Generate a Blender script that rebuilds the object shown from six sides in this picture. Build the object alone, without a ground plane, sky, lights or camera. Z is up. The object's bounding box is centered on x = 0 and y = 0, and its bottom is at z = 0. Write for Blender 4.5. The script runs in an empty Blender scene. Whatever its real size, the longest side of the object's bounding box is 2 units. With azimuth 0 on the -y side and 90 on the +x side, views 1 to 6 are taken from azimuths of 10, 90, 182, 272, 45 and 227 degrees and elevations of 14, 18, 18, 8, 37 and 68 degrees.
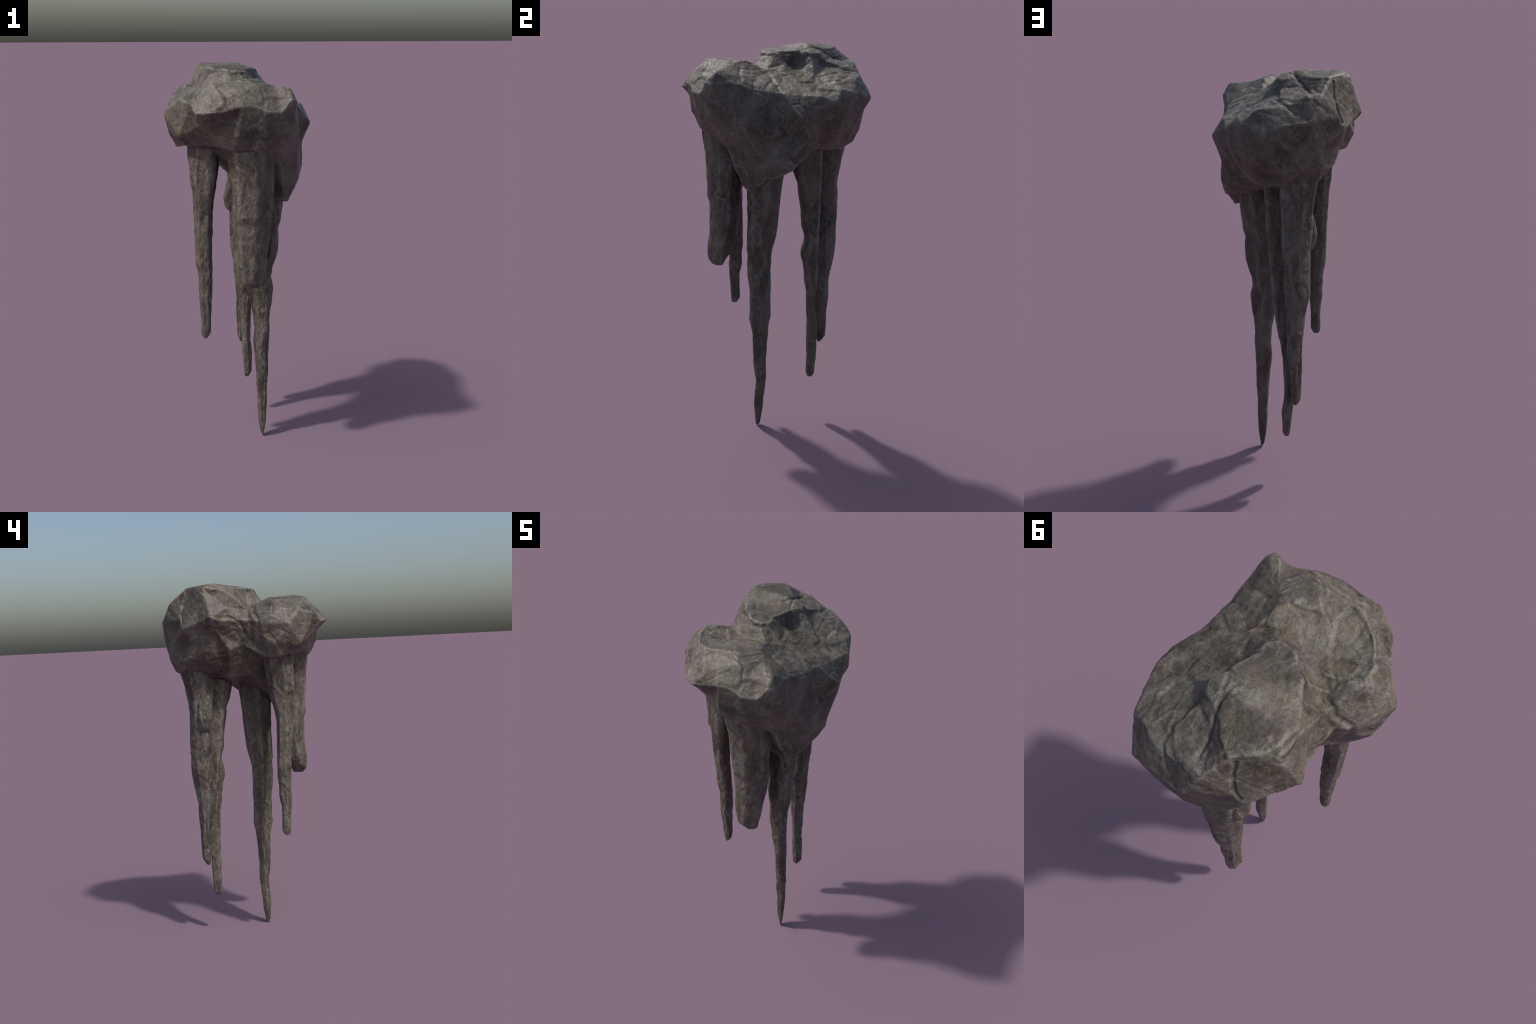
"""A boulder of grey-brown cave rock with five stalactites hanging under it.

The boulder is star-shaped: named ridges, rims and ledges of control points are
joined into a faceted skin, which is then rounded, weathered and cracked.
Each stalactite is a loft through a list of hand-set cross-section widths.
"""
import bpy, bmesh, math, random
import numpy as np
from mathutils import Vector, noise

random.seed(7)

# ------------------------------------------------------------------ boulder
CENTRE = Vector((0.0, 0.02, 1.70))

# upper plate of the rear lobe (the highest part)
PLATE = [(-0.280, 0.195, 1.990), (-0.240, 0.135, 2.000), (-0.262, 0.085, 1.975), (-0.210, 0.040, 1.980),
         (-0.145, -0.022, 1.974), (-0.062, -0.073, 1.972), (0.004, -0.064, 1.964), (0.050, -0.050, 1.937),
         (0.020, 0.050, 1.973), (0.031, 0.111, 1.980), (0.048, 0.172, 1.972), (0.026, 0.208, 1.966),
         (-0.048, 0.155, 2.000), (-0.050, 0.232, 1.975), (-0.110, 0.270, 1.980), (-0.190, 0.303, 1.986),
         (-0.150, 0.040, 1.992), (0.034, -0.018, 1.963)]
# rear-facing slab that drops from the plate
SLAB = [(-0.155, 0.388, 1.926), (-0.105, 0.402, 1.914), (-0.257, 0.318, 1.770), (-0.340, 0.157, 1.822),
        (-0.237, 0.328, 1.825)]
# hollow between plate and right rim, and the lesser plate behind it
HOLLOW = [(0.048, -0.015, 1.948), (0.050, 0.036, 1.927), (0.050, 0.101, 1.900), (0.114, 0.185, 1.872),
          (0.040, 0.232, 1.905), (0.018, 0.247, 1.931), (0.025, 0.325, 1.905), (0.000, 0.385, 1.897),
          (-0.045, 0.335, 1.924), (-0.060, 0.295, 1.930), (0.080, 0.300, 1.888), (0.150, 0.280, 1.858),
          (0.027, 0.413, 1.876), (-0.025, 0.409, 1.882), (0.117, 0.384, 1.862), (0.131, 0.042, 1.880),
          (0.119, -0.030, 1.892), (0.165, 0.140, 1.850), (0.200, 0.200, 1.822), (0.200, 0.040, 1.842),
          (0.190, -0.080, 1.865)]
# rim that runs along the right side and round the back
RIM = [(0.297, -0.276, 1.895), (0.325, -0.297, 1.838), (0.297, -0.190, 1.852), (0.284, -0.110, 1.826), (0.277, 0.040, 1.800),
       (0.282, 0.152, 1.795), (0.276, 0.215, 1.795), (0.255, 0.288, 1.765), (0.180, 0.388, 1.806), (0.218, 0.312, 1.822),
       (0.100, 0.464, 1.769), (-0.110, 0.444, 1.817), (0.000, 0.455, 1.805)]
# saddle between the lobes
SADDLE = [(-0.190, -0.085, 1.885), (-0.120, -0.100, 1.895), (-0.030, -0.115, 1.895), (0.063, -0.100, 1.905),
          (-0.225, -0.035, 1.862)]
# front lobe: crest, hollow and nose
FRONT_CREST = [(0.108, -0.151, 1.938), (0.136, -0.230, 1.932), (0.080, -0.300, 1.940), (0.068, -0.252, 1.938),
               (-0.076, -0.349, 1.925), (-0.020, -0.330, 1.930), (-0.165, -0.300, 1.912), (-0.252, -0.166, 1.914),
               (-0.230, -0.240, 1.900), (-0.120, -0.185, 1.885), (-0.020, -0.200, 1.905), (0.190, -0.230, 1.915)]
FRONT_BROW = [(-0.335, -0.258, 1.769), (-0.308, -0.228, 1.850), (-0.248, -0.300, 1.850), (-0.165, -0.396, 1.830),
              (-0.138, -0.430, 1.785), (-0.043, -0.466, 1.792), (0.010, -0.446, 1.797), (0.090, -0.424, 1.822),
              (0.154, -0.402, 1.822), (0.203, -0.388, 1.794), (0.262, -0.352, 1.790), (0.306, -0.318, 1.814), (0.235, -0.312, 1.872), (0.190, -0.342, 1.868), (0.306, -0.322, 1.854), (0.252, -0.290, 1.902), (0.130, -0.335, 1.918), (0.130, -0.362, 1.884), (0.050, -0.385, 1.884),
              (0.000, -0.425, 1.840)]
# face under the brow, retreating towards the stalactites
FRONT_FACE = [(-0.140, -0.378, 1.720), (0.020, -0.398, 1.722), (0.060, -0.405, 1.684), (0.180, -0.370, 1.710),
              (0.318, -0.302, 1.772), (0.296, -0.300, 1.702), (0.302, -0.250, 1.680), (0.030, -0.367, 1.610), (0.140, -0.360, 1.615), (-0.100, -0.326, 1.630),
              (-0.250, -0.305, 1.660), (-0.318, -0.232, 1.672), (-0.326, -0.163, 1.671), (-0.290, -0.197, 1.603), (-0.225, -0.272, 1.620),
              (-0.285, -0.135, 1.602), (-0.305, -0.105, 1.725), (-0.332, -0.150, 1.785), (-0.326, -0.158, 1.828), (-0.300, -0.075, 1.800), (-0.205, -0.110, 1.612)]
# left flank with its bump below the slab
FLANK = [(-0.265, -0.040, 1.800), (-0.268, 0.075, 1.879), (-0.299, 0.112, 1.806), (-0.232, 0.013, 1.674),
         (-0.255, 0.071, 1.648), (-0.250, 0.140, 1.690), (-0.256, -0.060, 1.690), (-0.285, 0.145, 1.765),
         (-0.242, 0.240, 1.690), (-0.205, 0.075, 1.565)]
# right flank down to the keel from which the longest stalactite grows
KEEL = [(0.294, 0.050, 1.610), (0.340, 0.120, 1.703), (0.312, 0.190, 1.735), (0.293, 0.165, 1.593), (0.306, 0.076, 1.498),
        (0.288, 0.090, 1.440), (0.288, 0.030, 1.408), (0.291, -0.035, 1.388), (0.257, -0.110, 1.326),
        (0.318, -0.170, 1.700), (0.310, -0.110, 1.580), (0.298, -0.050, 1.480), (0.290, -0.210, 1.620),
        (0.240, -0.222, 1.535), (0.245, -0.145, 1.352), (0.130, -0.145, 1.335), (0.060, -0.130, 1.380),
        (0.130, 0.030, 1.400), (0.050, 0.030, 1.440), (0.150, 0.100, 1.440), (0.110, -0.230, 1.510),
        (0.262, 0.160, 1.530), (0.250, 0.240, 1.650)]
# rear face and belly
REAR = [(-0.080, 0.415, 1.605), (-0.165, 0.370, 1.605), (0.000, 0.450, 1.727), (0.000, 0.428, 1.604), (0.000, 0.402, 1.538), (-0.142, 0.388, 1.700),
        (-0.217, 0.292, 1.610), (-0.150, 0.345, 1.548), (0.140, 0.415, 1.690), (0.230, 0.320, 1.660),
        (0.190, 0.300, 1.580), (0.100, 0.330, 1.515), (-0.060, 0.320, 1.505), (-0.155, 0.215, 1.540),
        (-0.150, 0.075, 1.500), (-0.130, -0.040, 1.510), (-0.180, -0.080, 1.592), (-0.100, -0.200, 1.560),
        (0.050, 0.170, 1.490), (-0.060, 0.080, 1.465), (0.190, 0.200, 1.530)]

# fracture lines: (depth, half width, points)
CRACKS = [
    (0.014, 0.006, [(-0.213, 0.300, 1.975), (-0.222, 0.322, 1.920), (-0.236, 0.330, 1.860), (-0.245, 0.325, 1.800)]),
    (0.014, 0.007, [(-0.050, 0.238, 1.965), (-0.085, 0.300, 1.935), (-0.105, 0.350, 1.920)]),
    (0.012, 0.008, [(-0.205, -0.075, 1.905), (-0.255, -0.060, 1.850), (-0.262, -0.070, 1.790), (-0.245, -0.075, 1.700)]),
    (0.010, 0.007, [(-0.300, 0.180, 1.800), (-0.290, 0.070, 1.830), (-0.262, 0.000, 1.790), (-0.280, -0.020, 1.740)]),
    (0.008, 0.007, [(0.050, -0.100, 1.905), (0.110, -0.060, 1.890), (0.190, -0.010, 1.850), (0.250, 0.020, 1.810)]),
    (0.007, 0.006, [(-0.050, 0.232, 1.980), (-0.030, 0.190, 1.995), (0.000, 0.150, 1.990), (0.020, 0.120, 1.990)]),
    (0.008, 0.007, [(0.040, 0.290, 1.875), (0.000, 0.370, 1.870), (-0.040, 0.420, 1.840)]),
    (0.007, 0.007, [(-0.090, -0.430, 1.790), (-0.130, -0.330, 1.910), (-0.150, -0.260, 1.905)]),
]


# flakes and scars on the upper side: height, plan outline (x, y)
FLAKES = [
    (0.009, [(0.035, -0.029), (0.007, -0.070), (-0.062, -0.073), (-0.140, -0.026), (-0.207, 0.039), (-0.253, 0.094),
             (-0.261, 0.172), (-0.256, 0.215), (-0.185, 0.305), (-0.114, 0.270), (-0.056, 0.230), (-0.039, 0.166),
             (-0.037, 0.128), (0.012, 0.122), (0.034, 0.110), (0.020, 0.049), (0.021, 0.008)]),
    (0.004, [(0.049, 0.114), (0.061, 0.168), (0.027, 0.212), (-0.036, 0.226), (-0.031, 0.163), (-0.027, 0.132),
             (0.030, 0.118)]),
    (0.008, [(0.026, 0.246), (0.025, 0.337), (-0.018, 0.377), (-0.095, 0.398), (-0.145, 0.385), (-0.115, 0.337),
             (-0.044, 0.275)]),
    (-0.007, [(-0.038, -0.254), (-0.039, -0.332), (-0.127, -0.319), (-0.189, -0.280), (-0.219, -0.185),
              (-0.194, -0.106), (-0.109, -0.169)]),
    (0.007, [(0.158, -0.190), (0.128, -0.223), (0.081, -0.193), (0.047, -0.218), (0.009, -0.244), (0.072, -0.300),
             (0.116, -0.290)]),
    (0.007, [(0.164, 0.172), (0.184, 0.097), (0.141, 0.050), (0.106, -0.022), (0.080, 0.036), (0.070, 0.130),
             (0.098, 0.194)]),
    (-0.006, [(0.100, 0.370), (0.155, 0.312), (0.170, 0.220), (0.120, 0.200), (0.075, 0.290)]),
    (0.006, [(0.270, -0.050), (0.190, -0.020), (0.150, -0.080), (0.180, -0.160), (0.270, -0.150)]),
    (0.006, [(0.000, -0.340), (0.060, -0.330), (0.150, -0.330), (0.180, -0.370), (0.100, -0.430), (-0.040, -0.450),
             (-0.060, -0.390)]),
    (0.005, [(-0.230, -0.190), (-0.215, -0.250), (-0.240, -0.290), (-0.330, -0.240), (-0.320, -0.170)]),
]


def outline_distance(co, outline):
    """Signed plan distance to a closed outline, positive inside."""
    x, y = co[:, 0], co[:, 1]
    best = np.full(len(co), 9.0)
    inside = np.zeros(len(co), bool)
    for (ax, ay), (bx, by) in zip(outline, outline[1:] + outline[:1]):
        dx, dy = bx - ax, by - ay
        t = np.clip(((x - ax) * dx + (y - ay) * dy) / (dx * dx + dy * dy), 0, 1)
        best = np.minimum(best, np.hypot(x - ax - t * dx, y - ay - t * dy))
        if ay != by:
            inside ^= ((ay > y) != (by > y)) & (x < dx * (y - ay) / dy + ax)
    return np.where(inside, best, -best)


def star_skin(points, centre):
    """Faceted skin: neighbours are found on the sphere of directions."""
    bm = bmesh.new()
    pts = [Vector(p) for p in points]
    for i, p in enumerate(pts):
        bm.verts.new((p - centre).normalized())
    bm.verts.ensure_lookup_table()
    order = {v: i for i, v in enumerate(bm.verts)}
    bmesh.ops.convex_hull(bm, input=list(bm.verts))
    faces = [[order[v] for v in f.verts] for f in bm.faces]
    bm.free()
    me = bpy.data.meshes.new("boulder")
    me.from_pydata([tuple(p) for p in pts], [], faces)
    return me


def add_object(name, me, parent):
    ob = bpy.data.objects.new(name, me)
    bpy.context.collection.objects.link(ob)
    ob.parent = parent
    return ob


def apply_modifiers(ob):
    dg = bpy.context.evaluated_depsgraph_get()
    me = bpy.data.meshes.new_from_object(ob.evaluated_get(dg))
    old = ob.data
    ob.modifiers.clear()
    ob.data = me
    bpy.data.meshes.remove(old)
    me.name = ob.name


def get_co(me):
    a = np.empty(len(me.vertices) * 3)
    me.vertices.foreach_get("co", a)
    return a.reshape(-1, 3)


def get_no(me):
    a = np.empty(len(me.vertices) * 3)
    me.vertices.foreach_get("normal", a)
    return a.reshape(-1, 3)


def set_co(me, co):
    me.vertices.foreach_set("co", co.ravel())
    me.update()


def smooth(me, co, steps, factor=0.5):
    e = np.empty(len(me.edges) * 2, dtype=np.int32)
    me.edges.foreach_get("vertices", e)
    e = e.reshape(-1, 2)
    n = np.bincount(e.ravel(), minlength=len(co))[:, None].astype(float)
    for _ in range(steps):
        s = np.zeros_like(co)
        for k in range(3):
            s[:, k] = (np.bincount(e[:, 0], co[e[:, 1], k], len(co)) +
                       np.bincount(e[:, 1], co[e[:, 0], k], len(co)))
        co = co + factor * (s / n - co)
    return co


def polyline_distance(co, pts):
    best = np.full(len(co), 9.0)
    for a, b in zip(pts[:-1], pts[1:]):
        a, b = np.array(a), np.array(b)
        d = b - a
        t = np.clip(((co - a) @ d) / (d @ d), 0, 1)
        best = np.minimum(best, np.linalg.norm(co - a - t[:, None] * d, axis=1))
    return best


def noise_field(co, scale, seed, octaves=3, stretch=(1, 1, 1)):
    off = Vector((seed * 3.1, seed * 1.7, seed * 5.3))
    s = Vector(stretch) * scale
    return np.array([noise.fractal(Vector((p[0] * s.x, p[1] * s.y, p[2] * s.z)) + off, 0.9, 2.0, octaves)
                     for p in co])


def chip_field(co, scale, seed, stretch=(1, 1, 1)):
    """Flat-faced chips: each Voronoi cell is a plane tilted its own way."""
    out = np.empty(len(co))
    s = Vector(stretch) * scale
    off = Vector((seed, seed * 2.3, seed * 0.7))
    for i, p in enumerate(co):
        q = Vector((p[0] * s.x, p[1] * s.y, p[2] * s.z)) + off
        q += 0.25 * noise.noise_vector(q * 1.3)
        d, c = noise.voronoi(q)
        tilt = noise.cell_vector(c[0] * 7.13)
        out[i] = (q - c[0]).dot(tilt - Vector((0.5, 0.5, 0.5))) - 0.25 * math.exp(-((d[1] - d[0]) / 0.10) ** 2)
    return out


def make_boulder(parent, mat):
    pts = PLATE + SLAB + HOLLOW + RIM + SADDLE + FRONT_CREST + FRONT_BROW + FRONT_FACE + FLANK + KEEL + REAR
    ob = add_object("boulder", star_skin(pts, CENTRE), parent)
    m = ob.modifiers.new("fine", 'REMESH')
    m.mode = 'VOXEL'
    m.voxel_size = 0.0055
    apply_modifiers(ob)
    me = ob.data
    co = smooth(me, get_co(me), 2)
    set_co(me, co)
    no = get_no(me)
    # the upper half is chipped, the sheltered belly is smoother
    h = 0.004 * noise_field(co, 9, 1) + 0.0006 * noise_field(co, 38, 2, 3)
    h += 0.0012 + 0.006 * chip_field(co, 8.0, 3.0) + 0.0014 * chip_field(co, 20.0, 8.0)
    wob = co + 0.006 * np.stack([noise_field(co, 14, 20 + k, 2) for k in range(3)], 1)
    upper = np.clip((no[:, 2] - .15) / .3, 0, 1) * np.clip((co[:, 2] - 1.78) / .03, 0, 1)
    for height, outline in FLAKES:
        d = outline_distance(wob, outline)
        t = np.clip(d / 0.016 + 0.5, 0, 1)
        h += upper * (0.6 * height * t * t * (3 - 2 * t) - 0.0016 * np.exp(-((d + math.copysign(.008, height)) / .005) ** 2))
    h -= 0.0035 * upper
    # cracks are measured on the sphere of directions, so they always lie on the skin
    centre = np.array(CENTRE)
    radius = np.linalg.norm(wob - centre, axis=1)
    for depth, width, line in CRACKS:
        arc = [(np.array(p) - centre) / np.linalg.norm(np.array(p) - centre) for p in line]
        d = polyline_distance((wob - centre) / radius[:, None], arc) * radius
        h -= 0.65 * depth * np.exp(-(d / width) ** 2)
    set_co(me, co + no * h[:, None])
    me.polygons.foreach_set("use_smooth", [True] * len(me.polygons))
    me.materials.append(mat)
    return ob


# --------------------------------------------------------------- stalactites
# cross-sections from root to tip: z, x_min, x_max, y_min, y_max
LONG = [(1.46, .030, .235, -.140, .060), (1.32, .035, .223, -.131, .045), (1.22, .040, .215, -.125, .039),
        (1.17, .040, .200, -.125, .035), (1.13, .040, .206, -.125, .030), (1.05, .043, .201, -.125, .018),
        (.96, .045, .169, -.120, -.001), (.91, .047, .165, -.124, .000), (.86, .047, .174, -.118, .000),
        (.76, .050, .169, -.108, .001), (.69, .064, .157, -.109, .003), (.62, .071, .157, -.112, .006),
        (.54, .063, .152, -.092, -.006), (.46, .072, .148, -.086, -.010), (.37, .080, .145, -.083, -.018),
        (.27, .084, .142, -.067, -.015), (.13, .089, .139, -.076, -.025), (.09, .093, .136, -.075, -.028),
        (.02, .105, .126, -.068, -.040), (.0, .116, .124, -.064, -.044)]
SLENDER = [(1.66, -.245, -.070, -.280, -.090), (1.55, -.239, -.078, -.270, -.106), (1.51, -.228, -.079, -.267, -.112),
           (1.46, -.225, -.083, -.265, -.120), (1.38, -.215, -.097, -.262, -.133), (1.31, -.211, -.110, -.260, -.150),
           (1.25, -.209, -.111, -.258, -.158), (1.16, -.209, -.112, -.250, -.154), (1.07, -.209, -.119, -.241, -.153),
           (1.00, -.206, -.118, -.236, -.152), (.93, -.191, -.117, -.232, -.152), (.89, -.193, -.119, -.229, -.161),
           (.83, -.193, -.123, -.227, -.159), (.76, -.188, -.127, -.224, -.169), (.70, -.185, -.133, -.220, -.168),
           (.63, -.186, -.133, -.216, -.166), (.603, -.178, -.150, -.212, -.184)]
STOUT = [(1.66, -.010, .180, -.320, -.150), (1.62, -.020, .200, -.350, -.145), (1.60, -.025, .215, -.357, -.140), (1.48, -.008, .210, -.341, -.150),
         (1.42, .003, .208, -.334, -.150), (1.33, .007, .205, -.328, -.150), (1.28, .004, .200, -.331, -.155),
         (1.24, .001, .196, -.317, -.160), (1.07, .006, .178, -.319, -.175), (1.02, .017, .175, -.328, -.190),
         (.97, .035, .163, -.326, -.210), (.945, .070, .157, -.323, -.232), (.916, .098, .150, -.300, -.246)]
REAR_INNER = [(1.600, -0.080, 0.080, 0.110, 0.246), (1.500, -0.080, 0.100, 0.080, 0.246), (1.430, -0.075, 0.095, 0.090, 0.246), (1.380, -0.072, 0.092, 0.100, 0.246),
              (1.320, -0.070, 0.088, 0.124, 0.246), (1.190, -0.066, 0.076, 0.143, 0.246), (1.100, -0.066, 0.068, 0.151, 0.246),
              (1.040, -0.066, 0.062, 0.171, 0.246), (0.950, -0.066, 0.052, 0.149, 0.246), (0.880, -0.066, 0.044, 0.164, 0.246),
              (0.730, -0.064, 0.020, 0.190, 0.246), (0.640, -0.060, 0.004, 0.192, 0.246), (0.500, -0.054, -0.002, 0.195, 0.262),
              (0.450, -0.052, -0.003, 0.197, 0.258), (0.360, -0.047, 0.007, 0.203, 0.258), (0.250, -0.037, 0.002, 0.203, 0.249),
              (0.226, -0.030, -0.012, 0.214, 0.238)]
REAR_OUTER = [(1.600, -0.150, 0.030, 0.170, 0.378), (1.530, -0.146, 0.026, 0.175, 0.369), (1.450, -0.139, 0.021, 0.180, 0.348),
              (1.380, -0.129, 0.016, 0.185, 0.338), (1.310, -0.125, 0.012, 0.190, 0.332), (1.200, -0.120, 0.008, 0.195, 0.335),
              (1.080, -0.124, 0.003, 0.200, 0.339), (0.990, -0.125, 0.000, 0.202, 0.341), (0.920, -0.109, -0.006, 0.205, 0.334),
              (0.860, -0.101, -0.012, 0.208, 0.326), (0.780, -0.096, -0.011, 0.212, 0.315), (0.620, -0.089, -0.027, 0.224, 0.310),
              (0.460, -0.087, -0.042, 0.250, 0.305), (0.420, -0.070, -0.050, 0.262, 0.280)]
LUG = [(1.44, -.112, -.040, .190, .290), (1.36, -.133, -.040, .195, .290), (1.28, -.150, -.040, .195, .285),
       (1.23, -.145, -.040, .205, .280), (1.205, -.132, -.050, .215, .272)]


# how far the columns reach along the x+y diagonal: z, least and greatest (x+y)/sqrt(2)
LONG_DIAGONAL = [(1.40, -.020, .155), (1.13, -.016, .113), (1.08, -.020, .110), (.94, -.012, .098), (.88, -.014, .081),
                 (.85, -.016, .080), (.69, .001, .078), (.59, .014, .078), (.45, .016, .077), (.36, .024, .073),
                 (.29, .019, .071), (.22, .022, .074), (.09, .026, .058), (.0, .041, .048)]
SLENDER_DIAGONAL = [(1.60, -.320, -.180), (1.42, -.318, -.195), (1.39, -.306, -.200), (1.24, -.303, -.212),
                    (1.13, -.300, -.214), (1.01, -.293, -.213), (.97, -.283, -.212), (.84, -.281, -.213),
                    (.75, -.273, -.219), (.66, -.276, -.222), (.60, -.262, -.236)]
STOUT_DIAGONAL = [(1.60, -.222, .015), (1.47, -.205, .005), (1.34, -.199, -.010), (1.19, -.192, -.020), (1.11, -.186, -.031),
                  (1.04, -.189, -.045), (.94, -.180, -.071), (.90, -.160, -.076)]
INNER_DIAGONAL = [(1.50, .030, .250), (1.12, .075, .223), (1.00, .085, .207), (.84, .097, .206), (.76, .102, .195),
                  (.64, .108, .192), (.57, .111, .181), (.24, .121, .178), (.22, .135, .165)]
OUTER_DIAGONAL = [(1.60, .060, .270), (1.12, .085, .223), (1.00, .090, .207), (.84, .100, .200), (.64, .118, .190),
                  (.45, .128, .182), (.42, .140, .160)]


def make_stalactite(name, sections, diagonal, corner_cut, parent, mat, seed, sides=72, fine=1.0):
    """Loft of eight-sided sections given by how far they reach along x, y and both diagonals."""
    zs = [q[0] for q in sections]
    top, bottom = zs[0], zs[-1]
    n = int((top - bottom) / 0.0065) + 1
    table = np.array(sections)[::-1]
    dtab = np.array(diagonal)[::-1] if diagonal else None
    h = math.sqrt(0.5)
    ang = np.arange(sides) * 2 * math.pi / sides
    rows = []
    for i in range(n + 1):
        z = top + (bottom - top) * i / n
        x0, x1, y0, y1 = (np.interp(z, table[:, 0], table[:, k]) for k in range(1, 5))
        cx, cy = (x0 + x1) / 2, (y0 + y1) / 2
        full = ((x1 - x0) + (y1 - y0)) / 2 * h
        if dtab is not None:
            s0, s1 = (np.interp(z, dtab[:, 0], dtab[:, k]) for k in (1, 2))
            mid = (cx + cy) * h
            sp, sm = max(s1 - mid, .35 * full), max(mid - s0, .35 * full)
        else:
            sp = sm = full * .78
        wob = [1 + .06 * noise.noise(Vector((seed * 4.1 + k * 5.9, 7, z * 5))) for k in range(8)]
        reach = [x1 - cx, sp * wob[1], y1 - cy, full * corner_cut[0] * wob[3], cx - x0, sm * wob[5], cy - y0,
                 full * corner_cut[1] * wob[7]]
        inv = np.zeros(sides)
        for k, r in enumerate(reach):
            inv += np.maximum(np.cos(ang - k * math.pi / 4) / max(r, .002), 0) ** 26
        rad = inv ** (-1 / 26)
        ring = np.column_stack([cx + rad * np.cos(ang), cy + rad * np.sin(ang)])
        lo, hi = ring.min(0), ring.max(0)
        box = np.array([[x0, y0], [x1, y1]])
        ring = box[0] + (ring - lo) / (hi - lo) * (box[1] - box[0])
        rows.append(np.column_stack([ring, np.full(sides, z)]))
    verts = np.concatenate(rows)
    faces = []
    for i in range(n):
        for j in range(sides):
            a, b = i * sides + j, i * sides + (j + 1) % sides
            faces.append((a, a + sides, b + sides, b))
    # blunt broken ends
    for ring_at, flip in ((0, False), (n, True)):
        prev = list(range(ring_at * sides, ring_at * sides + sides))
        c = verts[prev].mean(0)
        for shrink in (0.6, 0.25):
            new = c + (verts[ring_at * sides: ring_at * sides + sides] - c) * shrink
            start = len(verts)
            verts = np.concatenate([verts, new])
            cur = list(range(start, start + sides))
            for j in range(sides):
                q = (prev[j], prev[(j + 1) % sides], cur[(j + 1) % sides], cur[j])
                faces.append(q[::-1] if flip is False else q)
            prev = cur
        faces.append(prev if flip else prev[::-1])
    me = bpy.data.meshes.new(name)
    me.from_pydata([tuple(v) for v in verts], [], faces)
    bm = bmesh.new()
    bm.from_mesh(me)
    bmesh.ops.recalc_face_normals(bm, faces=bm.faces)
    bm.to_mesh(me)
    bm.free()
    co = get_co(me)
    no = get_no(me)
    co2 = smooth(me, co, 1)
    co2[:, 2] = co[:, 2]
    h = 0.0040 * noise_field(co2, 14, seed, 3, (1, 1, .45)) + 0.0018 * noise_field(co2, 45, seed + 3, 2, (1, 1, .5))
    h += 0.007 * chip_field(co2, 15, seed, (1, 1, .5))
    h -= 0.0015
    taper = np.clip((co2[:, 2] - bottom) / 0.15, 0.15, 1) * fine
    move = no * (h * taper)[:, None]
    move[:, 2] *= 0.3
    co2 += move
    co2[:, 2] = np.maximum(co2[:, 2], bottom if bottom > 0 else 0)
    set_co(me, co2)
    me.polygons.foreach_set("use_smooth", [True] * len(me.polygons))
    ob = add_object(name, me, parent)
    me.materials.append(mat)
    return ob


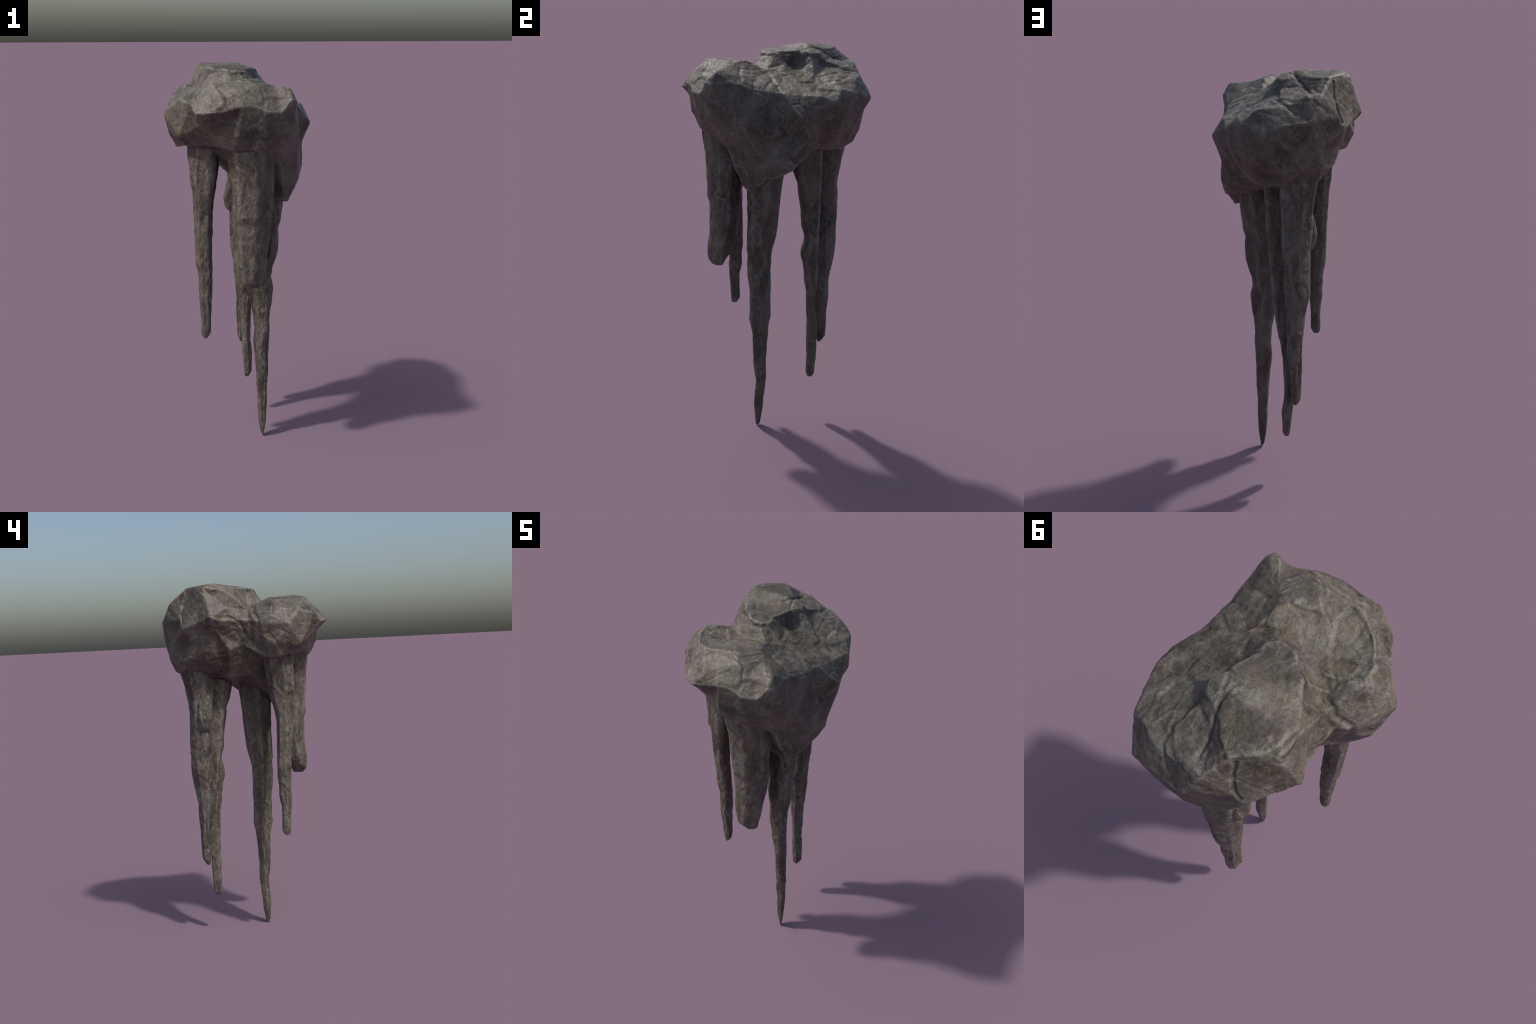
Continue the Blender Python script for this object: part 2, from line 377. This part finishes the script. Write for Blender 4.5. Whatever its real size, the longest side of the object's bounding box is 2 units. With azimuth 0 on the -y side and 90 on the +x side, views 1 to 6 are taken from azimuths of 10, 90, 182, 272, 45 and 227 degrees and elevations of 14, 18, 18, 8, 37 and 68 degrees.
# ------------------------------------------------------------------ material
def rock_material(name, stretch, seed, rough_relief):
    mat = bpy.data.materials.new(name)
    mat.use_nodes = True
    nt = mat.node_tree
    N, L = nt.nodes, nt.links
    bsdf = N["Principled BSDF"]
    tc = N.new("ShaderNodeTexCoord")
    mp = N.new("ShaderNodeMapping")
    mp.inputs["Location"].default_value = (seed, seed * .37, seed * .71)
    mp.inputs["Scale"].default_value = stretch
    L.new(tc.outputs["Object"], mp.inputs["Vector"])

    def tex(scale, detail=4, rough=.6, distort=0.0, vec=None):
        t = N.new("ShaderNodeTexNoise")
        t.inputs["Scale"].default_value = scale
        t.inputs["Detail"].default_value = detail
        t.inputs["Roughness"].default_value = rough
        t.inputs["Distortion"].default_value = distort
        L.new(vec or mp.outputs[0], t.inputs["Vector"])
        return t.outputs["Fac"]

    def ramp(fac, stops):
        r = N.new("ShaderNodeValToRGB")
        el = r.color_ramp.elements
        while len(el) < len(stops):
            el.new(.5)
        for e, (p, c) in zip(el, stops):
            e.position = p
            e.color = (*c, 1) if isinstance(c, tuple) else (c, c, c, 1)
        L.new(fac, r.inputs[0])
        return r.outputs[0]

    def mix(fac, a, b, blend='MIX'):
        m = N.new("ShaderNodeMix")
        m.data_type = 'RGBA'
        m.blend_type = blend
        if isinstance(fac, float):
            m.inputs[0].default_value = fac
        else:
            L.new(fac, m.inputs[0])
        for s, v in ((6, a), (7, b)):
            if isinstance(v, tuple):
                m.inputs[s].default_value = (*v, 1)
            else:
                L.new(v, m.inputs[s])
        return m.outputs[2]

    def math_node(op, a, b=None):
        m = N.new("ShaderNodeMath")
        m.operation = op
        for i, v in enumerate((a, b)):
            if v is None:
                continue
            if isinstance(v, (int, float)):
                m.inputs[i].default_value = v
            else:
                L.new(v, m.inputs[i])
        return m.outputs[0]

    # mottled ground colour
    patch = tex(7, 5, .62, .4)
    col = ramp(patch, [(.34, (.032, .027, .020)), (.45, (.062, .053, .039)), (.56, (.093, .081, .062)),
                       (.68, (.130, .116, .092))])
    rust = ramp(tex(16, 5, .65, .8), [(.52, 0.0), (.66, 1.0)])
    col = mix(math_node('MULTIPLY', rust, .55), col, (.138, .092, .052))
    rose = ramp(tex(5.3, 3, .55), [(.50, 0.0), (.70, 1.0)])
    col = mix(math_node('MULTIPLY', rose, .35), col, (.120, .096, .088))
    # pale soft seams that bound flake scars, broken up by a mask
    warp = N.new("ShaderNodeTexNoise")
    warp.inputs["Scale"].default_value = 6
    warp.inputs["Detail"].default_value = 3
    L.new(mp.outputs[0], warp.inputs["Vector"])
    bend = N.new("ShaderNodeMixRGB")
    bend.blend_type = 'LINEAR_LIGHT'
    bend.inputs[0].default_value = .16
    L.new(mp.outputs[0], bend.inputs[1])
    L.new(warp.outputs["Color"], bend.inputs[2])

    def seams(scale, width):
        v = N.new("ShaderNodeTexVoronoi")
        v.feature = 'DISTANCE_TO_EDGE'
        v.inputs["Scale"].default_value = scale
        L.new(bend.outputs[0], v.inputs["Vector"])
        return ramp(v.outputs["Distance"], [(0.0, 1.0), (width, 0.0)])

    seam = math_node('MULTIPLY', seams(6.5, .075), ramp(tex(8, 3), [(.44, 0.0), (.60, 1.0)]))
    fine_seam = math_node('MULTIPLY', seams(16, .10), ramp(tex(10, 3, .6), [(.46, 0.0), (.62, 1.0)]))

    def wisps(scale, width, distort):
        w = tex(scale, 2, .45, distort)
        d = math_node('ABSOLUTE', math_node('SUBTRACT', w, .5))
        return ramp(d, [(0.0, 1.0), (width, 0.0)])

    wisp = math_node('MULTIPLY', wisps(13, .045, .5), ramp(tex(9, 2), [(.45, 0.0), (.62, 1.0)]))
    veil = math_node('MAXIMUM', math_node('MULTIPLY', seam, .48), math_node('MULTIPLY', wisp, .38))
    veil = math_node('MAXIMUM', veil, math_node('MULTIPLY', fine_seam, .28))
    col = mix(veil, col, (.205, .196, .170))
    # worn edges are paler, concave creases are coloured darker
    geo = N.new("ShaderNodeNewGeometry")
    worn = ramp(geo.outputs["Pointiness"], [(.502, 0.0), (.53, 1.0)])
    worn = math_node('MULTIPLY', worn, ramp(tex(14, 3), [(.36, 0.15), (.55, 1.0)]))
    col = mix(math_node('MULTIPLY', worn, .52), col, (.235, .224, .194))
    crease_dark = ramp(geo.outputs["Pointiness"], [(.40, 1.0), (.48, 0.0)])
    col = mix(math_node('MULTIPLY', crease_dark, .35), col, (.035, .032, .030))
    # grain
    grain = tex(150, 3, .7)
    col = mix(.55, col, ramp(grain, [(.30, .20), (.50, .5), (.72, .82)]), 'OVERLAY')
    L.new(col, bsdf.inputs["Base Color"])
    bsdf.inputs["Roughness"].default_value = .52
    bsdf.inputs["Specular IOR Level"].default_value = .4
    # fine relief
    hgt = math_node('ADD', math_node('ADD', math_node('MULTIPLY', tex(15, 3, .5, .6), 1.3), tex(34, 6, .62, .3)), math_node('MULTIPLY', grain, .18))
    hgt = math_node('ADD', hgt, math_node('MULTIPLY', veil, .2))
    bump = N.new("ShaderNodeBump")
    bump.inputs["Strength"].default_value = rough_relief
    bump.inputs["Distance"].default_value = .012
    L.new(hgt, bump.inputs["Height"])
    L.new(bump.outputs[0], bsdf.inputs["Normal"])
    return mat


thing = bpy.data.objects.new("stalactite_rock", None)
bpy.context.collection.objects.link(thing)
thing["label"] = "grey-brown cracked cave boulder with five stalactites hanging beneath"
thing["category"] = "rock formation"

stone = rock_material("weathered_stone", (1, 1, 1), 3.0, .42)
dripstone = rock_material("dripstone", (1.35, 1.35, .65), 11.0, .8)

make_boulder(thing, stone)
for k, (sections, diagonal, cut) in enumerate([
        (LONG, LONG_DIAGONAL, (.90, .86)), (SLENDER, SLENDER_DIAGONAL, (.78, .84)), (STOUT, STOUT_DIAGONAL, (.72, .64)),
        (REAR_INNER, INNER_DIAGONAL, (.80, .72)), (REAR_OUTER, OUTER_DIAGONAL, (.68, .80)), (LUG, None, (.74, .78))]):
    make_stalactite("knob" if sections is LUG else "stalactite", sections, diagonal, cut, thing, dripstone, 11 + 7 * k)
